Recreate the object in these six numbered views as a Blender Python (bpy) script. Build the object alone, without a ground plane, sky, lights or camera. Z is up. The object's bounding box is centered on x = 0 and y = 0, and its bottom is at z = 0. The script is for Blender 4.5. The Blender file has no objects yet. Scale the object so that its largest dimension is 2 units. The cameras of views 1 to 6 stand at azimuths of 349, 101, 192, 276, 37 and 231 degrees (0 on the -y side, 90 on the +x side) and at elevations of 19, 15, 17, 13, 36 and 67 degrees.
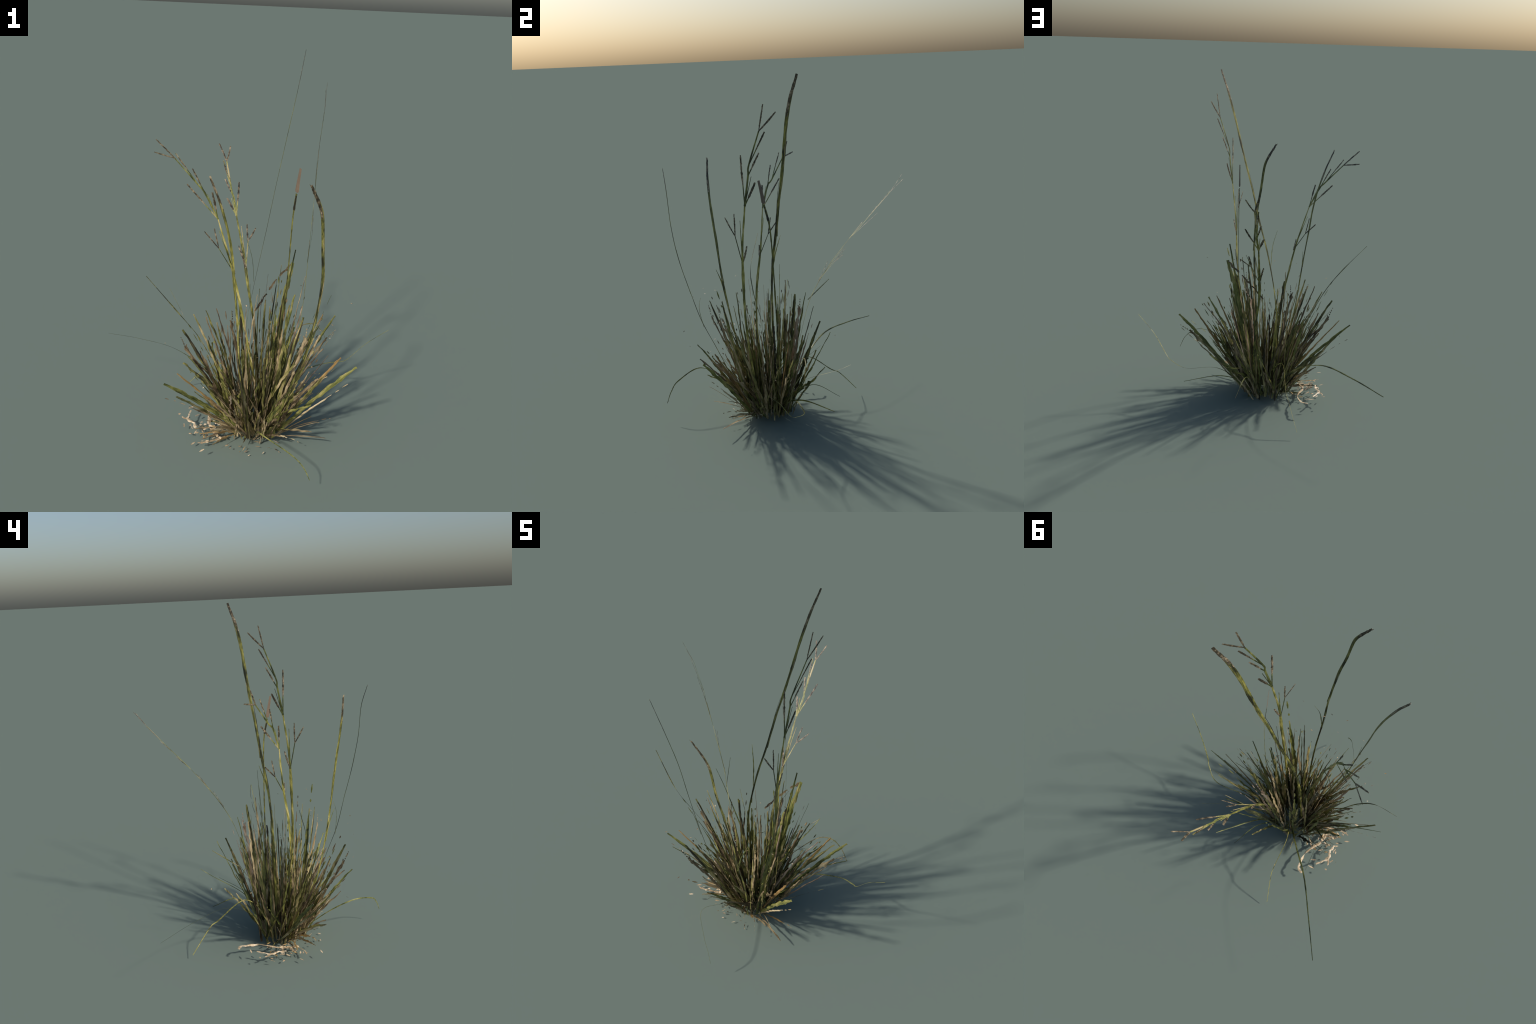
import bpy, math, random
from mathutils import Vector as V, Matrix, noise

random.seed(7)
R = random.Random(11)

# ------------------------------------------------------------------ materials
def ramp(nt, stops, interp='LINEAR'):
    n = nt.nodes.new('ShaderNodeValToRGB')
    cr = n.color_ramp
    cr.interpolation = interp
    while len(cr.elements) < len(stops):
        cr.elements.new(0.5)
    for e, (p, c) in zip(cr.elements, stops):
        e.position = p
        e.color = (*c, 1)
    return n

def grass_material(name, stops, across=330, along=4.5, patch=10, rough=0.45, dark=0.42, spec=0.45):
    """fibrous colour on object coordinates (z runs along the blade): fine fibres,
    longer patches of drying, a shift per object, and withered dark spots"""
    m = bpy.data.materials.new(name)
    m.use_nodes = True
    nt = m.node_tree
    N, L = nt.nodes.new, nt.links.new
    b = nt.nodes['Principled BSDF']
    tc = N('ShaderNodeTexCoord')
    oi = N('ShaderNodeObjectInfo')
    off = N('ShaderNodeMath'); off.operation = 'MULTIPLY'; off.inputs[1].default_value = 37.0
    L(oi.outputs['Random'], off.inputs[0])
    def tex(sx, sz, detail, rough_=.6):
        mp = N('ShaderNodeMapping'); mp.inputs['Scale'].default_value = (sx, sx, sz)
        L(tc.outputs['Object'], mp.inputs['Vector'])
        n = N('ShaderNodeTexNoise'); n.noise_dimensions = '4D'
        n.inputs['Scale'].default_value = 1.0
        n.inputs['Detail'].default_value = detail
        n.inputs['Roughness'].default_value = rough_
        L(mp.outputs['Vector'], n.inputs['Vector']); L(off.outputs[0], n.inputs['W'])
        return n
    def math_(op, a, b_, c=None, clamp=False):
        n = N('ShaderNodeMath'); n.operation = op; n.use_clamp = clamp
        for k, x in enumerate((a, b_, c)):
            if x is None:
                continue
            if isinstance(x, (int, float)):
                n.inputs[k].default_value = x
            else:
                L(x, n.inputs[k])
        return n.outputs[0]
    fib = tex(across, along, 3)
    pat = tex(across * .10, patch, 3, .65)
    # fac = .5 + 1.3*(fibre-.5) + 1.9*(patch-.5) + .5*(random-.5)
    f = math_('MULTIPLY_ADD', fib.outputs['Fac'], 1.3, .5 - .65)
    g = math_('MULTIPLY_ADD', pat.outputs['Fac'], 2.8, -1.45)
    h = math_('MULTIPLY_ADD', oi.outputs['Random'], .5, -.25)
    fac = math_('ADD', math_('ADD', f, g), h, clamp=True)
    r = ramp(nt, stops)
    L(fac, r.inputs['Fac'])
    spot = tex(across * .4, 13 if along < 20 else 34, 2)
    r2 = ramp(nt, [(0.34, (dark, dark, dark)), (0.44, (1, 1, 1))])
    L(spot.outputs['Fac'], r2.inputs['Fac'])
    mx = N('ShaderNodeMix'); mx.data_type = 'RGBA'; mx.blend_type = 'MULTIPLY'
    mx.inputs['Factor'].default_value = 1.0
    L(r.outputs['Color'], mx.inputs[6]); L(r2.outputs['Color'], mx.inputs[7])
    L(mx.outputs[2], b.inputs['Base Color'])
    b.inputs['Roughness'].default_value = rough
    b.inputs['Specular IOR Level'].default_value = spec
    bp = N('ShaderNodeBump')
    bp.inputs['Strength'].default_value = 0.3
    bp.inputs['Distance'].default_value = 0.002
    L(fib.outputs['Fac'], bp.inputs['Height'])
    L(bp.outputs['Normal'], b.inputs['Normal'])
    return m

GREEN  = grass_material('green_blade', [(0.0, (.030, .036, .010)), (0.30, (.105, .118, .030)), (0.60, (.205, .210, .055)), (0.82, (.30, .275, .085)), (1.0, (.42, .34, .17))])
OLIVE  = grass_material('olive_blade', [(0.0, (.025, .024, .010)), (0.28, (.100, .100, .030)), (0.52, (.205, .195, .058)), (0.75, (.33, .27, .120)), (1.0, (.46, .37, .21))])
YELLOW = grass_material('yellow_green_stalk', [(0.0, (.022, .022, .009)), (0.28, (.100, .102, .024)), (0.58, (.225, .215, .048)), (0.82, (.36, .32, .085)), (1.0, (.50, .43, .20))], dark=.3)
BROWN  = grass_material('brown_dry_blade', [(0.0, (.035, .026, .016)), (0.32, (.130, .096, .055)), (0.62, (.26, .195, .110)), (1.0, (.45, .35, .21))])
TAN    = grass_material('tan_dry_blade', [(0.0, (.09, .066, .036)), (0.32, (.27, .205, .11)), (0.66, (.45, .35, .195)), (1.0, (.62, .52, .34))])
ORANGE = grass_material('orange_dry_blade', [(0.0, (.15, .090, .034)), (0.5, (.32, .20, .072)), (1.0, (.46, .32, .14))], dark=.6)
PINK   = grass_material('pinkish_dry_blade', [(0.0, (.18, .12, .08)), (0.5, (.36, .25, .17)), (1.0, (.54, .43, .33))], dark=.6)
DARK   = grass_material('dark_withered_blade', [(0.0, (.010, .009, .006)), (0.5, (.030, .026, .015)), (1.0, (.10, .080, .045))])
SEED   = grass_material('seed_spike', [(0.0, (.022, .018, .012)), (0.38, (.070, .055, .033)), (0.68, (.20, .155, .095)), (1.0, (.42, .34, .23))], along=60, patch=40)
STRAW  = grass_material('pale_straw', [(0.0, (.26, .17, .09)), (0.45, (.48, .36, .215)), (1.0, (.74, .60, .42))], across=120, along=50, patch=30, dark=.4)
FLAT   = grass_material('flat_brown_tip', [(0.0, (.14, .10, .070)), (1.0, (.19, .14, .10))], dark=.9)

# ------------------------------------------------------------------ geometry
def curve_points(ctrl, n):
    """Catmull-Rom through control points"""
    P = [V(p) for p in ctrl]
    if len(P) == 2:
        return [P[0].lerp(P[1], i / (n - 1)) for i in range(n)]
    Q = [2 * P[0] - P[1]] + P + [2 * P[-1] - P[-2]]
    out = []
    for i in range(n):
        a = i / (n - 1) * (len(P) - 1)
        k = min(int(a), len(P) - 2)
        f = a - k
        p0, p1, p2, p3 = Q[k:k + 4]
        out.append(.5 * (2 * p1 + (p2 - p0) * f + (2 * p0 - 5 * p1 + 4 * p2 - p3) * f * f + (3 * p1 - p0 - 3 * p2 + p3) * f ** 3))
    return out

class Builder:
    def __init__(self):
        self.v, self.f, self.mi = [], [], []

    def ribbon(self, pts, width, wdir, thick=0.25, fold=0.12, mat=0, min_t=0.0012, side=None, torn=0, seed=0):
        """closed ribbon with folded lens section; width(t) full width, wdir: width direction,
        side(t): sideways wander of the centre line"""
        n = len(pts)
        base = len(self.v)
        wdir = V(wdir)
        for i, p in enumerate(pts):
            t = i / (n - 1)
            tan = (pts[min(i + 1, n - 1)] - pts[max(i - 1, 0)]).normalized()
            w = wdir - tan * wdir.dot(tan)
            if w.length < 1e-4:
                w = tan.orthogonal()
            w.normalize()
            nn = tan.cross(w)
            hw = width(t) / 2
            th = max(min_t / 2, hw * thick)
            th = min(th, max(hw, .0004))
            c = p + (w * side(t) if side else V())
            fo = nn * (fold * hw * 2)
            hl = hr = hw
            if torn:
                # each edge is nibbled on its own
                q = p.z * 34 + (p.x + p.y) * 22
                def edge(k):
                    return noise.noise(V((q, seed, k))) + .55 * noise.noise(V((q * 2.9, seed, k + 3)))
                hl *= max(.12, 1 + torn * 1.5 * edge(1.5))
                hr *= max(.12, 1 + torn * 1.5 * edge(8.5))
            self.v += [c - w * hl, c - fo + nn * th, c + w * hr, c - fo - nn * th]
        for i in range(n - 1):
            a = base + 4 * i
            for k in range(4):
                k2 = (k + 1) % 4
                self.f.append((a + k, a + k2, a + 4 + k2, a + 4 + k)); self.mi.append(mat)
        self.f.append((base + 3, base + 2, base + 1, base)); self.mi.append(mat)
        e = base + 4 * (n - 1)
        self.f.append((e, e + 1, e + 2, e + 3)); self.mi.append(mat)

    def make(self, name, mats, parent=None, kind=None, axis=None, wdir=None):
        """axis: (foot, end) - the object's own z runs along it, its x along wdir"""
        me = bpy.data.meshes.new(name)
        if axis:
            o = V(axis[0])
            z = (V(axis[1]) - o).normalized()
            x = V(wdir) - z * V(wdir).dot(z)
            x = x.normalized() if x.length > 1e-4 else z.orthogonal().normalized()
            y = z.cross(x)
            M = Matrix.Translation(o) @ Matrix((x, y, z)).transposed().to_4x4()
        else:
            M = Matrix.Identity(4)
        inv = M.inverted()
        for v in self.v:
            v.z = max(v.z, .0004)          # nothing sinks into the ground
        me.from_pydata([tuple(inv @ v) for v in self.v], [], self.f)
        for m in mats:
            me.materials.append(m)
        me.polygons.foreach_set('material_index', self.mi)
        me.update()
        ob = bpy.data.objects.new(name, me)
        bpy.context.collection.objects.link(ob)
        if parent:
            ob.parent = parent
            ob.matrix_parent_inverse = WORLD.get(parent.name, Matrix.Identity(4)).inverted()
        ob.matrix_basis = M
        WORLD[ob.name] = M
        if kind:
            ob['kind'] = kind
        return ob

WORLD = {}

def taper(w0, wm, w1, pos=0.35):
    def f(t):
        if t < pos:
            return w0 + (wm - w0) * (t / pos)
        return wm + (w1 - wm) * ((t - pos) / (1 - pos)) ** 1.3
    return f

def ragged(wf, amp, freq, seed):
    """uneven, nibbled blade outline"""
    def f(t):
        a = noise.noise(V((t * freq, seed * 7.3, 0)))
        b = noise.noise(V((t * freq * 2.7, seed * 3.1, 5)))
        return wf(t) * max(0.25, 1 + amp * (a * 1.1 + b * .8))
    return f

def wander(amp, freq, seed):
    return lambda t: amp * noise.noise(V((t * freq, seed * 5.7, 9))) * min(1, t * 4)

# ------------------------------------------------------------------ the plant
root = bpy.data.objects.new('grass_tuft', None)
root.empty_display_size = 0.1
bpy.context.collection.objects.link(root)
root['label'] = 'dry tufted wild grass clump with tall seed stalks'
root['category'] = 'grass plant'
bpy.context.view_layer.update()

# ---- tall spike stalks: spine, direction of their broad side
SPIKES = [
    ([(.219, .163, 1.998), (.176, .102, 1.819), (.127, .067, 1.588), (.075, .024, 1.357), (.028, -.011, 1.123), (-.023, -.050, .890), (-.063, -.068, .652), (-.078, -.068, .411), (-.094, -.077, .10)], (.24, .96, -.13), 1.25),
    ([(-.326, -.484, 1.512), (-.261, -.471, 1.345), (-.216, -.442, 1.158), (-.192, -.416, .967), (-.168, -.389, .776), (-.150, -.352, .587), (-.128, -.308, .401), (-.093, -.249, .220), (-.064, -.193, .037)], (-.56, .72, -.40), 1.0),
    ([(.077, -.630, 1.508), (.138, -.597, 1.381), (.164, -.577, 1.194), (.182, -.540, 1.010), (.177, -.489, .822), (.157, -.439, .640), (.130, -.367, .462), (.097, -.304, .280), (.064, -.253, .05)], (.98, .13, 0), 1.0),
]
for si, (sp, wd, sc) in enumerate(SPIKES):
    pts = curve_points(sp, 90)          # tip first
    W = V(wd).normalized()
    # stalk with a sheath that swells in places
    b = Builder()
    body = pts[8:]
    def wf(t, s=si):
        k = .0105 + .006 * math.exp(-((t - .16) / .10) ** 2) + .004 * math.exp(-((t - .42) / .10) ** 2) - .003 * t + .008 * max(0, t - .5)
        return sc * k
    b.ribbon(body, ragged(wf, .18, 22, 40 + si), W, thick=.10, fold=.04, min_t=.0010, side=wander(.003, 5, si))
    AX = dict(axis=(sp[-1], sp[0]), wdir=W)
    stalk = b.make('stalk', [YELLOW], root, **AX)
    # separate strand running beside the stalk below the head
    b = Builder()
    strand = [p + W * (sc * (.0055 + .0025 * math.sin(i * .35))) for i, p in enumerate(pts[7:46])]
    b.ribbon(strand, ragged(lambda t: sc * .0045, .3, 20, 50 + si), W, thick=.15, fold=0, min_t=.0009)
    b.make('sheath_strand', [OLIVE], stalk, **AX)
    b = Builder()
    strand = [p - W * (sc * (.005 + .002 * math.sin(i * .3 + 1))) for i, p in enumerate(pts[30:62])]
    b.ribbon(strand, ragged(lambda t: sc * .004 * math.sin(math.pi * min(1, t + .1)), .3, 20, 60 + si), W, thick=.15, fold=0, min_t=.0009)
    b.make('sheath_strand', [DARK], stalk, **AX)
    # the seed head
    b = Builder()
    b.ribbon(pts[0:14], ragged(lambda t: sc * (.006 + .0085 * math.sin(math.pi * min(1, .12 + .85 * t))), .35, 30, 70 + si), W, thick=.14, fold=.0, min_t=.001)
    for k in range(12):
        i = 1 + k
        s = 1 if k % 2 else -1
        d = (pts[i - 1] - pts[i]).normalized()
        q = pts[i] + W * s * sc * .003
        b.ribbon([q, q + d * .009 + W * s * .0025, q + d * .018 + W * s * .003], lambda t: .0045 * (1 - .7 * t), W, thick=.2, fold=0, min_t=.0008)
    b.make('seed_head', [SEED], stalk, **AX)
    # a narrow leaf leaving the stalk
    b = Builder()
    if si == 0:
        lf = [(-.035, -.055, .86), (-.045, -.035, .98), (-.078, -.005, 1.092)]
    elif si == 1:
        lf = [(-.158, -.372, .66), (-.165, -.395, .77), (-.160, -.425, .855)]
    else:
        lf = [(.150, -.43, .60), (.185, -.44, .72), (.215, -.42, .80)]
    b.ribbon(curve_points(lf, 20), ragged(taper(.005, .008, .002), .3, 12, 80 + si), W, thick=.15)
    b.make('leaf', [GREEN], stalk, axis=(lf[0], lf[-1]), wdir=W)

# ---- panicles: joints measured on the plant, then stalks and fingers between them
PAN = [
    dict(W=(.24, .96, -.13), s=1.0,
         a=(.292, -.003, 1.859), b=(.306, .063, 1.82), c=(.281, -.032, 1.724), d=(.288, -.001, 1.721), e=(.246, -.100, 1.546),
         f=(.268, -.038, 1.613), g=(.243, -.107, 1.490), h=(.245, -.09, 1.487), i=(.250, -.069, 1.456), j=(.236, -.144, 1.598),
         k=(.232, -.135, 1.326), l=(.221, -.168, 1.245), m=(.199, -.257, 1.258), n=(.213, -.201, 1.281), o=(.215, -.201, 1.158),
         p=(.223, -.136, 1.106), q=(.210, -.168, 1.00),
         stem=[(.232, -.135, 1.328), (.215, -.165, 1.059), (.203, -.171, .786), (.173, -.166, .516), (.129, -.147, .249), (.09, -.125, .03)]),
    dict(W=(-.60, .64, -.48), s=.95,
         a=(-.534, .011, 1.513), b=(-.527, -.022, 1.58), c=(-.440, -.037, 1.494), d=(-.438, -.060, 1.522), e=(-.330, -.090, 1.375),
         f=(-.362, -.101, 1.458), g=(-.300, -.112, 1.340), h=(-.290, -.120, 1.34), i=(-.270, -.138, 1.352), j=(-.382, -.054, 1.372),
         k=(-.238, -.135, 1.218), l=(-.232, -.13, 1.16), m=(-.294, -.058, 1.134), n=(-.250, -.092, 1.159), o=(-.227, -.106, 1.061),
         p=(-.165, -.150, 1.01), q=(-.150, -.150, .94),
         stem=[(-.238, -.135, 1.218), (-.168, -.144, .983), (-.112, -.167, .744), (-.060, -.165, .503), (-.015, -.147, .261), (.02, -.122, .03)]),
    dict(W=(.98, .14, .08), s=.95,
         a=(-.063, .689, 1.416), b=(-.131, .682, 1.432), c=(-.093, .620, 1.340), d=(-.112, .620, 1.345), e=(-.078, .500, 1.20),
         f=(-.110, .545, 1.255), g=(-.070, .470, 1.165), h=(-.085, .46, 1.165), i=(-.108, .464, 1.164), j=(-.028, .553, 1.235),
         k=(-.063, .393, 1.08), l=(-.038, .36, 1.03), m=(.046, .368, 1.016), n=(-.004, .374, 1.037), o=(-.006, .312, .957),
         p=(-.065, .27, .945), q=(-.030, .215, .835),
         stem=[(-.063, .393, 1.08), (-.040, .269, .913), (-.019, .168, .730), (.012, .112, .525), (.029, .063, .314), (.042, .019, .06)]),
]
for pi, P in enumerate(PAN):
    W = V(P['W']).normalized()
    s = P['s']
    def stick(names, w0, w1, seed, n=18, bow=0.0):
        pts = curve_points([P[x] if isinstance(x, str) else x for x in names], n)
        return pts, ragged(lambda t: s * (w0 + (w1 - w0) * t), .2, n, seed + pi)
    b = Builder()
    pts = curve_points(P['stem'], 60)
    b.ribbon(pts, ragged(lambda t: s * (.0098 + .0060 * math.exp(-((t - .32) / .1) ** 2) + .007 * t), .25, 22, 90 + pi), W, thick=.11, fold=.04, min_t=.0010, side=wander(.002, 5, pi))
    AX = dict(axis=(P['stem'][-1], P['c']), wdir=W)
    stalk = b.make('flower_stalk', [YELLOW], root, **AX)
    # branches
    b = Builder()
    for nm, w0, w1 in ((['k', 'g', 'e', 'c'], .0135, .0075), (['e', 'd'], .006, .006), (['q', 'o'], .0058, .0055), (['k', 'h'], .0055, .003), (['q', 'l'], .0085, .003)):
        p, wf = stick(nm, w0, w1, 100)
        b.ribbon(p, wf, W, thick=.12, fold=0, min_t=.0010)
    # stalks carrying fingers
    K, J, F, G, I = (V(P[x]) for x in 'kjfgi')
    for st, tip in ((K, J), (V(P['g']), F), (K, I)):
        mid = st.lerp(tip, .5)
        b.ribbon(curve_points([st, mid], 10), lambda t: s * .0065, W, thick=.14, fold=0, min_t=.0010)
    b.make('branch', [GREEN], stalk, **AX)
    # spikelet fingers: rough seed-bearing ends
    D = V(P['d'])
    for st, tip, w in ((V(P['c']), V(P['a']), .0075), (V(P['c']), V(P['b']), .0085), (V(P['e']).lerp(D, .45), D, .0075),
                       (G.lerp(F, .3), F, .0085), (K.lerp(I, .35), I, .0115), (K.lerp(J, .42), J, .0095),
                       (V(P['o']), V(P['m']), .0070), (V(P['o']), V(P['n']), .0075), (V(P['q']), V(P['p']), .0085)):
        fb = Builder()
        pts = curve_points([st, st.lerp(tip, .5) + W * R.uniform(-.002, .002), tip], 16)
        fb.ribbon(pts, ragged(lambda t, w=w: s * w * (.55 + .6 * math.sin(math.pi * (.1 + .8 * t))), .4, 12, R.random() * 50), W, thick=.14, fold=0, min_t=.0010)
        d = (tip - st).normalized()
        for k in range(5):
            q = st.lerp(tip, .15 + .17 * k)
            sg = 1 if k % 2 else -1
            fb.ribbon([q, q + d * .008 + W * sg * s * w * .5, q + d * .014 + W * sg * s * w * .55], lambda t: s * .0028 * (1 - .6 * t), W, thick=.4, fold=0)
        fb.make('spikelet_finger', [SEED], stalk, axis=(st, tip), wdir=W)

# ---- the stick with a flat broken end
b = Builder()
FW = V((.6, -.8, 0)).normalized()
AX = dict(axis=((.089, .006, .03), (.171, -.068, 1.453)), wdir=FW)
fp = curve_points([(.164, -.044, 1.320), (.159, -.017, 1.171), (.154, -.007, .883), (.141, -.002, .595), (.117, .002, .306), (.089, .006, .03)], 60)
b.ribbon(fp, ragged(lambda t: (.0085 + .004 * math.exp(-((t - .06) / .07) ** 2)), .35, 26, 3), FW, thick=.12, fold=.04)
fst = b.make('broken_stalk', [YELLOW], root, **AX)
b = Builder()
b.ribbon([V((.1645, -.0455, 1.326)), V((.165, -.047, 1.336)), V((.167, -.055, 1.385)), V((.171, -.068, 1.453))], lambda t: .014 + .016 * min(1, t * 4) - .017 * t, FW, thick=.07, fold=0)
b.make('flat_tip', [FLAT], fst, **AX)
b = Builder()
b.ribbon(fp[1:9], ragged(lambda t: .011, .5, 9, 4), FW, thick=.25, fold=0)
b.make('withered_node', [DARK], fst, **AX)

# ------------------------------------------------------------------ blades of the tuft
count = [0]
def blade(base, tip, width, mat, wdir=None, rise=.10, name='grass_blade', rag=.35, side=.004, mid=None, frag=0, n=40):
    """one grass blade: rises from its base and leans out to its tip;
    frag = number of loose bits where the tip has broken up"""
    base, tip = V(base), V(tip)
    L = (tip - base).length
    if mid is None:
        mid = base.lerp(tip, .5) + V((0, 0, rise * L))
    else:
        mid = V(mid)
    # keep the blade above the ground
    pts = []
    for i in range(n):
        t = i / (n - 1)
        pts.append(base * (1 - t) ** 2 + mid * 2 * t * (1 - t) + tip * t * t)
    lean = V((tip.x - base.x, tip.y - base.y, 0))
    if lean.length < .02:
        lean = V((1, 0, 0))
    lean.normalize()
    if wdir is None:
        # mostly in the fan plane, some turned
        a = R.gauss(0, .6)
        wdir = lean * math.cos(a) + V((-lean.y, lean.x, 0)) * math.sin(a)
    sd = R.random() * 60
    b = Builder()
    wf = ragged(taper(width * .8, width * 1.15, width * .55, R.uniform(.35, .75)), rag, 9 + L * 14, sd)
    if frag:
        cut = int(n * R.uniform(.68, .82))
        b.ribbon(pts[:cut], lambda t: wf(t) * (1 if t < .9 else .55), wdir, thick=.08, fold=.08, side=wander(side, 6 if side > .009 else 11, sd), torn=rag, seed=sd)
        k = cut
        while k < n - 2:
            ln = R.choice((2, 3, 4))
            k += 1
            if k + ln > n:
                break
            seg = pts[k:k + ln]
            if len(seg) >= 2:
                o = V(wdir).normalized() * R.uniform(-.006, .006)
                b.ribbon([seg[0] + o, seg[0].lerp(seg[-1], .5) + o, seg[-1] + o], lambda t: width * .6 * (.35 + math.sin(math.pi * t) * .65), wdir, thick=.15, fold=0)
            k += ln
    else:
        b.ribbon(pts, wf, wdir, thick=.08, fold=.08, side=wander(side, 6 if side > .009 else 11, sd), torn=rag, seed=sd)
    count[0] += 1
    return b.make(name, [mat], root, axis=(base, tip), wdir=wdir)

def az(x, y):
    return V((x, y, 0)).normalized()

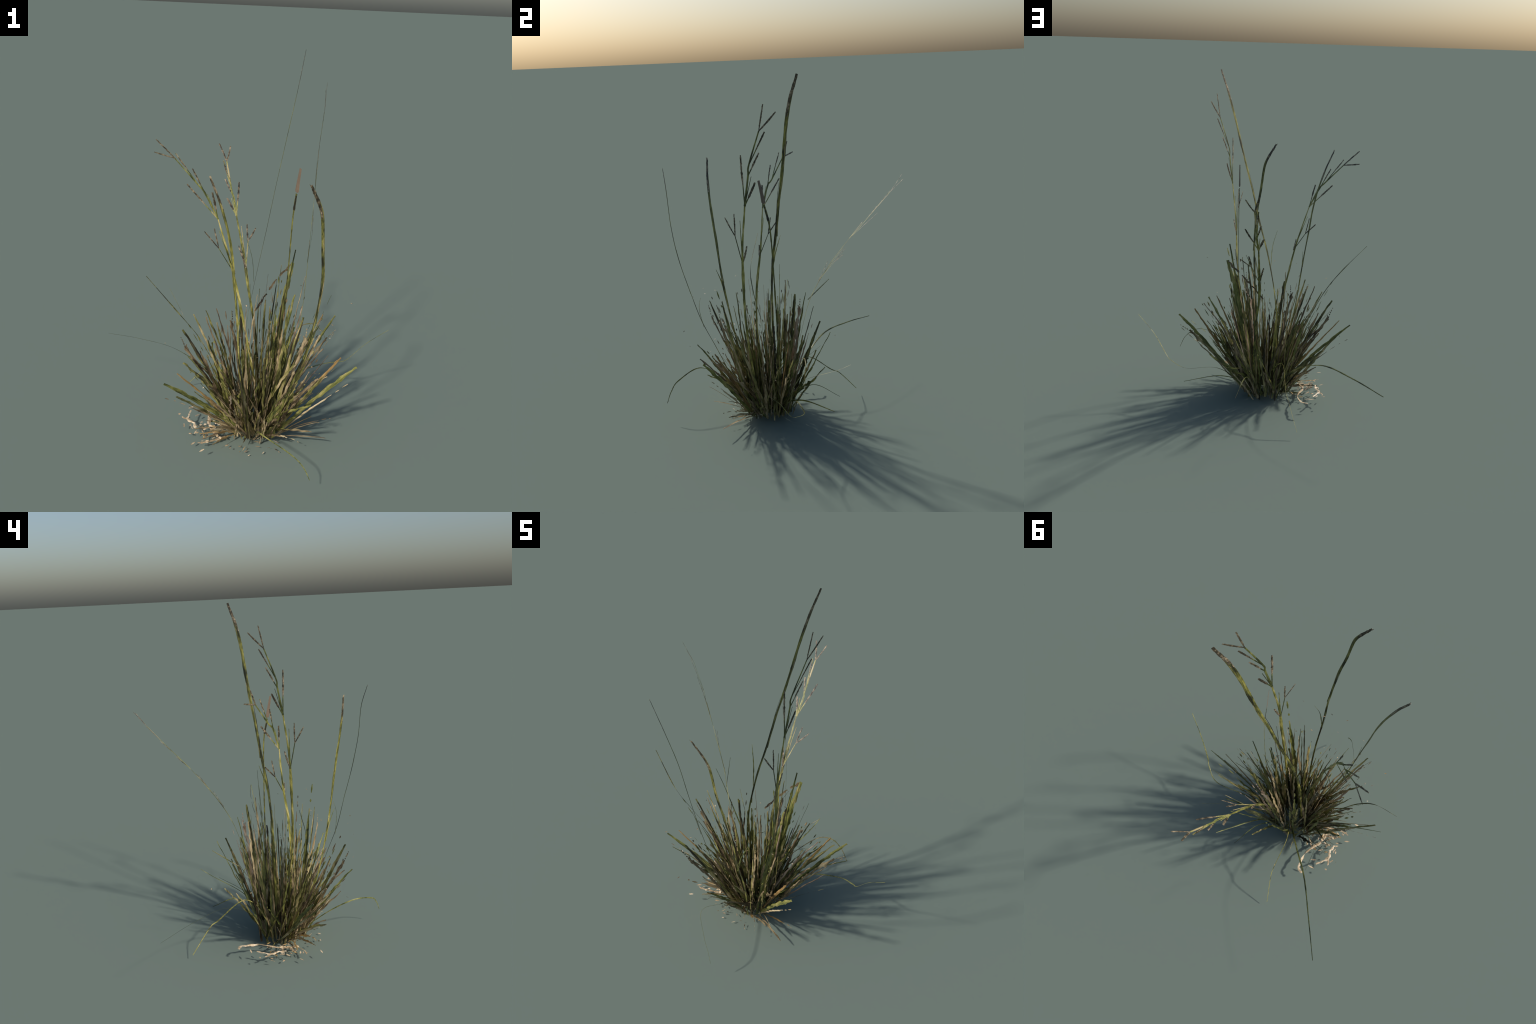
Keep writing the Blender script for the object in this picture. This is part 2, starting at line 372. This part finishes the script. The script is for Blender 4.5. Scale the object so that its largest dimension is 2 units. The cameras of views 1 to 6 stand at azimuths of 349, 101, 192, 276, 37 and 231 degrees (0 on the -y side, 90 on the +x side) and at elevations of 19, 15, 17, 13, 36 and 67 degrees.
# ---- tips that stand out from the mass: (base, tip, width, material, broad direction)
C0 = (-.01, -.09)
STAND_OUT = [
    # arching dark-tipped blade and its dry companion, seen at the top of the clump
    ((.06, -.03, .05), (.197, .077, .91), .028, GREEN, (.95, .1), .16, 0),
    ((.05, -.02, .05), (.198, .034, .998), .012, GREEN, (.9, .3), .05, 0),
    ((.04, -.04, .04), (.150, .070, .850), .013, OLIVE, (.8, .3), .13, 2),
    ((.03, -.04, .04), (.100, .050, .770), .012, BROWN, (.8, .3), .12, 2),
    ((.02, -.05, .04), (.050, .030, .720), .013, OLIVE, (.8, .4), .10, 0),
    ((.04, -.06, .04), (.160, .030, .800), .010, BROWN, (.8, .3), .13, 0),
    ((.09, -.20, .03), (.309, -.294, .874), .021, GREEN, (.45, .89), .10, 2),
    ((.07, -.16, .03), (.200, -.207, .834), .014, BROWN, (.7, .7), .08, 2),
    ((.05, -.08, .03), (.185, -.062, .784), .016, GREEN, (.9, .2), .05, 0),
    ((.03, -.05, .05), (.126, .022, .92), .006, OLIVE, (.8, .5), .02, 0),
    ((.08, -.10, .05), (.213, -.14, .917), .006, BROWN, (.9, .2), .03, 0),
    # dark-cored tufts
    ((-.09, -.10, .03), (-.404, -.14, .645), .017, OLIVE, (.95, .2), .06, 0),
    ((-.04, -.10, .03), (-.113, -.097, .755), .017, OLIVE, (.9, .4), .03, 0),
    ((.03, .01, .03), (.122, .103, .804), .018, OLIVE, (.3, .9), .06, 0),
    ((-.05, -.22, .03), (-.176, -.483, .647), .018, OLIVE, (.6, .8), .08, 0),
    ((.05, -.21, .03), (.172, -.309, .767), .017, OLIVE, (.9, -.4), .06, 0),
    # blades beside them
    ((-.05, -.11, .03), (-.148, -.116, .722), .011, BROWN, (.9, .3), .03, 3),
    ((-.08, -.10, .03), (-.345, -.10, .71), .010, OLIVE, (.95, 0), .05, 0),
    ((-.07, -.12, .03), (-.290, -.16, .72), .009, BROWN, (.95, 0), .05, 0),
    ((-.09, -.13, .03), (-.391, -.266, .732), .007, GREEN, (.8, .6), .10, 2),
    ((-.06, -.21, .03), (-.148, -.483, .748), .013, BROWN, (.3, .95), .08, 3),
    ((-.06, -.22, .03), (-.194, -.494, .602), .012, TAN, (.5, .8), .06, 3),
    ((.02, .03, .03), (.048, .231, .619), .016, OLIVE, (.1, .99), .08, 0),
    ((.00, .02, .03), (-.015, .141, .77), .006, GREEN, (.1, .99), .05, 0),
    ((.03, .03, .03), (.108, .139, .755), .011, PINK, (.3, .9), .05, 3),
    ((.04, .02, .03), (.153, .214, .70), .009, PINK, (.3, .9), .06, 2),
    ((.02, .00, .03), (.015, .083, .555), .012, TAN, (.2, .9), .05, 0),
    ((.02, .03, .05), (.111, .295, .579), .006, GREEN, (.1, .99), -.02, 0),
    # three open fans: wide green, orange and pale blades lying out to the side
    ((-.11, -.13, .05), (-.507, -.300, .433), .018, GREEN, (.86, .5), .06, 0),
    ((-.10, -.12, .05), (-.441, -.269, .468), .013, ORANGE, (.86, .5), .04, 0),
    ((-.11, -.14, .04), (-.509, -.285, .349), .008, BROWN, (.86, .5), .06, 2),
    ((.12, -.02, .05), (.479, .140, .563), .019, GREEN, (.93, .36), .06, 0),
    ((.11, -.02, .05), (.395, .098, .593), .014, ORANGE, (.93, .36), .04, 0),
    ((.12, -.02, .04), (.483, .120, .477), .008, TAN, (.93, .36), .05, 2),
    ((.13, -.06, .04), (.417, .008, .384), .009, PINK, (.93, .36), .02, 0),
    ((.11, -.19, .05), (.452, -.356, .504), .019, GREEN, (.9, -.43), .05, 0),
    ((.10, -.18, .05), (.381, -.309, .536), .015, ORANGE, (.9, -.43), .03, 0),
    ((.10, -.20, .04), (.440, -.330, .40), .008, TAN, (.9, -.43), .05, 2),
    ((.02, -.22, .03), (.003, -.523, .428), .014, GREEN, (.1, .99), .06, 0),
    ((.05, -.22, .03), (.06, -.50, .36), .010, BROWN, (.1, .99), .04, 2),
    ((.10, -.05, .04), (.336, -.040, .548), .012, BROWN, (.95, .1), .06, 2),
    # second rank of tips between the leading blades
    ((-.03, .00, .03), (-.260, .097, .641), .011, OLIVE, (.8, -.5), .05, 0),
    ((-.02, .01, .03), (-.195, .163, .622), .010, BROWN, (.8, -.5), .05, 0),
    ((.06, -.04, .03), (.213, .025, .774), .013, GREEN, (.5, .8), .06, 2),
    ((.10, -.03, .03), (.297, .034, .472), .011, GREEN, (.93, .3), .03, 0),
    ((-.10, -.11, .03), (-.336, -.107, .437), .013, TAN, (.95, .1), .05, 0),
    ((-.09, -.20, .03), (-.219, -.413, .572), .009, BROWN, (.5, .8), .06, 2),
    ((-.06, -.21, .03), (-.151, -.421, .614), .010, OLIVE, (.3, .9), .06, 2),
    ((-.03, -.13, .03), (-.087, -.171, .642), .012, GREEN, (.9, .3), .02, 0),
    ((-.03, -.11, .03), (-.064, -.117, .691), .010, BROWN, (.8, .5), .02, 2),
    ((.09, -.10, .03), (.214, -.124, .743), .010, PINK, (.9, .1), .05, 0),
    ((-.09, -.11, .03), (-.330, -.133, .620), .009, OLIVE, (.95, .1), .05, 2),
    ((.08, -.18, .03), (.276, -.265, .645), .014, TAN, (.85, -.5), .06, 0),
    ((.08, -.08, .03), (.228, -.106, .671), .014, OLIVE, (.9, .2), .05, 0),
    ((-.02, -.06, .03), (-.013, -.019, .633), .010, TAN, (.6, .8), .02, 0),
    ((-.05, -.20, .03), (-.154, -.327, .625), .009, OLIVE, (.6, .8), .06, 0),
    ((-.08, -.10, .03), (-.290, -.120, .636), .008, BROWN, (.9, .2), .05, 2),
    # low ones close to the ground
    ((-.10, -.15, .03), (-.315, -.200, .069), .010, ORANGE, (.5, .8), .08, 0),
    ((.10, -.17, .03), (.40, -.25, .15), .010, ORANGE, (.6, .7), .05, 2),
    ((.10, -.19, .02), (.34, -.30, .06), .012, TAN, (.6, .7), .05, 0),
    ((.05, -.22, .03), (.28, -.36, .20), .014, TAN, (.7, .7), .06, 0),
    ((.06, -.23, .03), (.22, -.40, .26), .014, ORANGE, (.7, .7), .06, 0),
]
for ba, ti, w, m, wd, rise, fr in STAND_OUT:
    blade(ba, ti, w, m, wdir=V((wd[0], wd[1], .0)), rise=rise, frag=fr, rag=.28)
# knotted dry blades beside the leaders: thick, forked near the top, breaking up into beads
KNOTTED = [
    ((-.095, -.11, .03), (-.387, -.121, .534), (-.410, -.133, .597), BROWN, (.95, .2)),
    ((-.05, -.115, .03), (-.152, -.120, .660), (-.147, -.112, .724), BROWN, (.9, .4)),
    ((.06, -.215, .03), (.187, -.323, .649), (.186, -.326, .719), BROWN, (.9, -.4)),
    ((.02, .01, .03), (.044, .114, .691), (.084, .124, .768), PINK, (.3, .9)),
    ((-.06, -.22, .03), (-.165, -.470, .535), (-.193, -.497, .607), BROWN, (.5, .8)),
    ((.12, -.02, .03), (.420, .095, .440), (.478, .116, .483), TAN, (.93, .36)),
]
for ba, fk, en, m, wd in KNOTTED:
    ba, fk, en = V(ba), V(fk), V(en)
    W = V((wd[0], wd[1], 0)).normalized()
    b = Builder()
    sd = R.random() * 60
    mid = ba.lerp(fk, .5) + V((0, 0, .05))
    pts = [ba * (1 - t) ** 2 + mid * 2 * t * (1 - t) + fk * t * t for t in [k / 39 for k in range(40)]]
    b.ribbon(pts, ragged(lambda t: .009 + .009 * t, .45, 16, sd), W, thick=.1, fold=.06, torn=.5, seed=sd, side=wander(.005, 10, sd))
    d = en - fk
    pr = fk + d * .30 + W * (.014 if W.dot(d) < 0 else -.014)
    b.ribbon(curve_points([pts[-3], pr.lerp(pts[-1], .4), pr], 8), lambda t: .007 - .002 * t, W, thick=.15, fold=0)
    b.ribbon([pts[-1], pts[-1] + d * .22], lambda t: .009 - .004 * t, W, thick=.15, fold=0)
    k = .30
    while k < 1:
        ln = R.uniform(.10, .22)
        q = fk + d * k
        b.ribbon([q, q + d * ln * .5 + W * R.uniform(-.002, .002), q + d * ln], lambda t, k=k: (.0085 - .004 * k) * (.4 + .6 * math.sin(math.pi * t)), W, thick=.2, fold=0)
        k += ln + R.uniform(.03, .08)
    b.make('knotted_blade', [m], root, axis=(ba, en), wdir=W)
# withered cores lying on the five leading blades
for ba, ti in (((-.09, -.10, .03), (-.404, -.14, .645)), ((-.04, -.10, .03), (-.113, -.097, .755)), ((.03, .01, .03), (.122, .103, .804)), ((-.05, -.22, .03), (-.176, -.483, .647)), ((.05, -.21, .03), (.172, -.309, .767))):
    ba, ti = V(ba), V(ti)
    L = (ti - ba).length
    mid = ba.lerp(ti, .5) + V((0, 0, .05 * L))
    pts = [ba * (1 - t) ** 2 + mid * 2 * t * (1 - t) + ti * t * t for t in [.62 + .34 * i / 13 for i in range(14)]]
    lean = V((ti.x - ba.x, ti.y - ba.y, 0)).normalized()
    b = Builder()
    b.ribbon([p + V((.002, -.002, 0)) for p in pts], ragged(lambda t: .011 * math.sin(math.pi * (.08 + .84 * t)) + .001, .3, 7, ba.x * 90), lean, thick=.5, fold=0)
    b.make('withered_core', [DARK], root, axis=(ba, ti), wdir=lean)

# the long dry blade that bends over near the top and hangs down
b = Builder()
pts = curve_points([(.197, .077, .905), (.150, .075, .86), (.095, .060, .80), (.045, .035, .735), (-.007, .012, .665)], 30)
for k0, k1 in ((0, 11), (12, 19), (20, 30)):
    seg = pts[k0:k1]
    b.ribbon(seg, ragged(lambda t: .013 * (.4 + .6 * math.sin(math.pi * (.1 + .8 * t))), .45, 6, 4 + k0), V((.75, 0, -.65)), thick=.12, fold=.1, torn=.4, seed=3, side=wander(.006, 3, k0))
b.make('hanging_blade', [BROWN], root, axis=((.197, .077, .905), (-.007, .012, .665)), wdir=(.75, 0, -.65))

# ---- long thin straws sticking out of the clump
STRAWS = [  # path, width, material, broad direction
    ([(-.06, -.01, .10), (-.22, .09, .26), (-.407, .197, .365), (-.60, .335, .372), (-.781, .466, .352)], .0090, GREEN, (3.4, .75, -1.66)),
    ([(-.02, -.20, .04), (-.045, -.38, .18), (-.045, -.53, .253), (.067, -.639, .214), (.120, -.672, .165), (.151, -.691, .103)], .0075, GREEN, (-1.9, 1.9, -3.0)),
    ([(.00, .02, .15), (.06, .15, .26), (.107, .323, .341), (.124, .411, .39)], .0075, GREEN, (1, -.3, 0)),
    ([(-.05, .00, .18), (-.156, .11, .304), (-.212, .261, .203), (-.24, .311, .168), (-.313, .407, .034)], .0062, YELLOW, (.3, .5, 1)),
    ([(-.26, -.18, .50), (-.34, -.24, .66), (-.434, -.27, .793), (-.585, -.246, .978)], .0060, OLIVE, (.6, 0, -.6)),
    ([(.10, .02, .10), (.25, .10, .22), (.421, .181, .234), (.527, .157, .262), (.57, .131, .288), (.66, .095, .40), (.775, .060, .500)], .0065, GREEN, (.5, .8, .3)),
    ([(-.373, .103, .60), (-.443, .232, .718)], .0055, OLIVE, (.3, .3, -1)),
    ([(.08, .03, .12), (.22, .16, .20), (.381, .339, .228)], .0075, GREEN, (-.4, .4, 1)),
    ([(.02, .03, .10), (.05, .18, .22), (.069, .34, .162)], .0060, GREEN, (.5, 0, 1)),
    ([(.10, .03, .30), (.256, .150, .47), (.351, .183, .499), (.42, .19, .45), (.457, .193, .377)], .0055, OLIVE, (.2, .7, .7)),
    ([(.03, .05, .30), (.10, .16, .42), (.22, .251, .54)], .0045, OLIVE, (.5, -.5, 0)),
]
for ctrl, w, m, wd in STRAWS:
    b = Builder()
    pts = curve_points(ctrl, 12 * len(ctrl))
    b.ribbon(pts, ragged(taper(w * .85, w, w * .55, .5), .25, 20, ctrl[-1][0] * 31), V(wd), thick=.18, fold=0)
    b.make('straw', [m], root, axis=(ctrl[0], ctrl[-1]), wdir=wd)

# ---- the mass of the tuft: random blades, thick in the fans and upright in the middle
FANS = [  # azimuth of lean (degrees), spread, share, reach, height
    (-150, 17, .18, .43, .54),
    (-100, 22, .19, .36, .63),
    (-45, 24, .15, .38, .63),
    (12, 18, .18, .41, .68),
    (50, 25, .09, .26, .68),
    (-176, 24, .09, .30, .70),
    (-60, 180, .12, .16, .84),
]
MIX = [(GREEN, .31), (OLIVE, .30), (BROWN, .18), (TAN, .13), (DARK, .05), (PINK, .03)]
def pick(mix):
    x = R.random() * sum(w for _, w in mix)
    for m, w in mix:
        x -= w
        if x <= 0:
            return m
    return mix[-1][0]
def fan_blade(scale=1.0):
    x = R.random()
    for fa in FANS:
        x -= fa[2]
        if x <= 0:
            break
    a = math.radians(R.gauss(fa[0], fa[1]))
    q = R.random() ** .8
    reach = fa[3] * q * R.uniform(.8, 1.0) * scale
    h = fa[4] * (1.10 - .42 * q * q) * R.uniform(.55, 1.0) * scale
    if R.random() < .07:
        reach *= 1.05
        h *= .35
    br = R.uniform(.055, .145)
    ba = a + R.gauss(0, .7)
    base = V((-.01 + math.cos(ba) * br, -.085 + math.sin(ba) * br, R.uniform(.0, .06)))
    tip = V((base.x + math.cos(a) * reach, base.y + math.sin(a) * reach, base.z + h))
    return base, tip
for i in range(185):
    base, tip = fan_blade()
    blade(base, tip, R.uniform(.008, .017), pick(MIX), rise=R.uniform(.02, .14), rag=R.uniform(.35, .6), side=R.uniform(.003, .010),
          frag=(2 if R.random() < .45 else 0), n=36)
# low frayed leaves lying out near the ground
for i in range(15):
    a = math.radians(R.gauss(-158, 18) if i < 11 else R.gauss(-35, 22))
    r = R.uniform(.18, .36)
    base = V((-.01 + math.cos(a) * .10, -.09 + math.sin(a) * .10, R.uniform(.015, .05)))
    tip = V((-.01 + math.cos(a) * r, -.09 + math.sin(a) * r, R.uniform(.03, .16)))
    blade(base, tip, R.uniform(.006, .011), R.choice((BROWN, TAN, TAN, ORANGE, OLIVE)), wdir=V((math.cos(a), math.sin(a), R.uniform(.4, 1.4))),
          rise=R.uniform(.03, .12), rag=.5, side=.006, frag=R.choice((0, 2)), n=24)
# short dry undergrowth filling the heart of the clump, too dense to count
UNDER = [OLIVE, BROWN, TAN, GREEN]
b = Builder()
for i in range(150):
    base, tip = fan_blade(R.uniform(.45, .8))
    mid = base.lerp(tip, .5) + V((0, 0, .08 * (tip - base).length))
    pts = [base * (1 - t) ** 2 + mid * 2 * t * (1 - t) + tip * t * t for t in [k / 23 for k in range(24)]]
    an = R.uniform(0, math.pi)
    w = R.uniform(.006, .013)
    sd = R.random() * 60
    b.ribbon(pts, ragged(taper(w * .8, w * 1.1, w * .5), .5, 14, sd), V((math.cos(an), math.sin(an), 0)), thick=.1, fold=.08, mat=R.choice((0, 0, 1, 1, 2, 3)), side=wander(.005, 9, sd), torn=.5, seed=sd)
b.make('undergrowth', UNDER, root, kind='stuff')

# ---- fallen pale straw beside the clump
LITTER = [
    ([(-.325, .135, .078), (-.297, .133, .078), (-.265, .090, .070), (-.240, .015, .062), (-.250, -.080, .05), (-.225, -.150, .04)], .016),
    ([(-.325, -.135, .068), (-.338, -.085, .068), (-.362, -.050, .068), (-.340, .032, .072)], .014),
    ([(-.362, -.050, .068), (-.393, -.020, .066)], .010),
    ([(-.26, -.09, .05), (-.31, -.12, .06)], .012),
    ([(-.25, -.06, .05), (-.24, -.14, .045), (-.20, -.20, .03)], .014),
    ([(-.24, -.14, .045), (-.30, -.19, .055)], .012),
    ([(-.16, -.16, .02), (-.26, -.23, .04), (-.33, -.25, .05)], .010),
    ([(-.18, -.06, .02), (-.25, -.02, .05)], .010),
]
for ctrl, w in LITTER:
    b = Builder()
    b.ribbon(curve_points(ctrl, 10 * len(ctrl)), ragged(lambda t, w=w: w * (.45 + .55 * math.sin(math.pi * (.15 + .7 * t))), .6, 14, w * 900 + ctrl[0][1] * 50), V((R.uniform(-.3, .3), 1, .2)) if abs(ctrl[0][0] - ctrl[-1][0]) > .08 else V((1, .2, .2)), thick=.25, fold=.05, side=wander(.006, 9, ctrl[0][0] * 40))
    b.make('fallen_straw', [STRAW], root, axis=(ctrl[0], ctrl[-1]), wdir=(0, 0, 1))

# ---- flakes: crumbs of dead leaf round the foot and among the tips
b = Builder()
def flake(c, l, w, d=None):
    c = V(c)
    d = V(d) if d else V((R.uniform(-1, 1), R.uniform(-1, 1), R.uniform(-.3, .3))).normalized()
    b.ribbon([c - d * l / 2, c, c + d * l / 2], lambda t: w * (.3 + .7 * math.sin(math.pi * t)), V((R.uniform(-1, 1), R.uniform(-1, 1), R.uniform(-.4, .4))), thick=.2, fold=0, mat=R.choice((0, 0, 1, 2)))
for c in ((-.285, -.160, .07), (-.275, -.105, .065), (-.30, -.112, .068), (-.403, .008, .068)):
    b.ribbon([V(c) - V((.007, .002, 0)), V(c), V(c) + V((.007, .002, 0))], lambda t: .012 * (.4 + .6 * math.sin(math.pi * t)), V((0, 1, .3)), thick=.3, fold=0, mat=2)
for i in range(34):
    c = V((R.gauss(-.27, .06), R.gauss(-.12, .08), R.uniform(.02, .07)))
    d = V((R.uniform(-1, 1), R.uniform(-1, 1), R.uniform(-.2, .2))).normalized() * R.uniform(.006, .018)
    b.ribbon([c - d, c, c + d], lambda t: .010 * (.35 + .65 * math.sin(math.pi * t)), d.cross(V((0, 0, 1))) + V((0, 0, .003)), thick=.25, fold=0, mat=R.choice((2, 2, 1)))
for i in range(26):
    a = R.uniform(-2.9, -.4)
    r = R.uniform(.10, .24)
    flake((-.01 + math.cos(a) * r, -.10 + math.sin(a) * r, R.uniform(.004, .03)), R.uniform(.010, .03), R.uniform(.004, .009))
for i in range(36):
    a = R.gauss(-1.3, 1.1)
    r = R.uniform(.15, .5)
    flake((-.01 + math.cos(a) * r, -.09 + math.sin(a) * r, R.uniform(.35, .85)), R.uniform(.006, .016), R.uniform(.003, .007))
lowest = V((-.02, -.2, .0012))
b.ribbon([lowest, lowest + V((.02, -.01, .001)), lowest + V((.04, -.012, .002))], lambda t: .006, V((0, 1, 0)), thick=.2, fold=0, mat=0)
b.make('dead_leaf_crumbs', [BROWN, ORANGE, STRAW], root, kind='stuff')
print('blades', count[0])
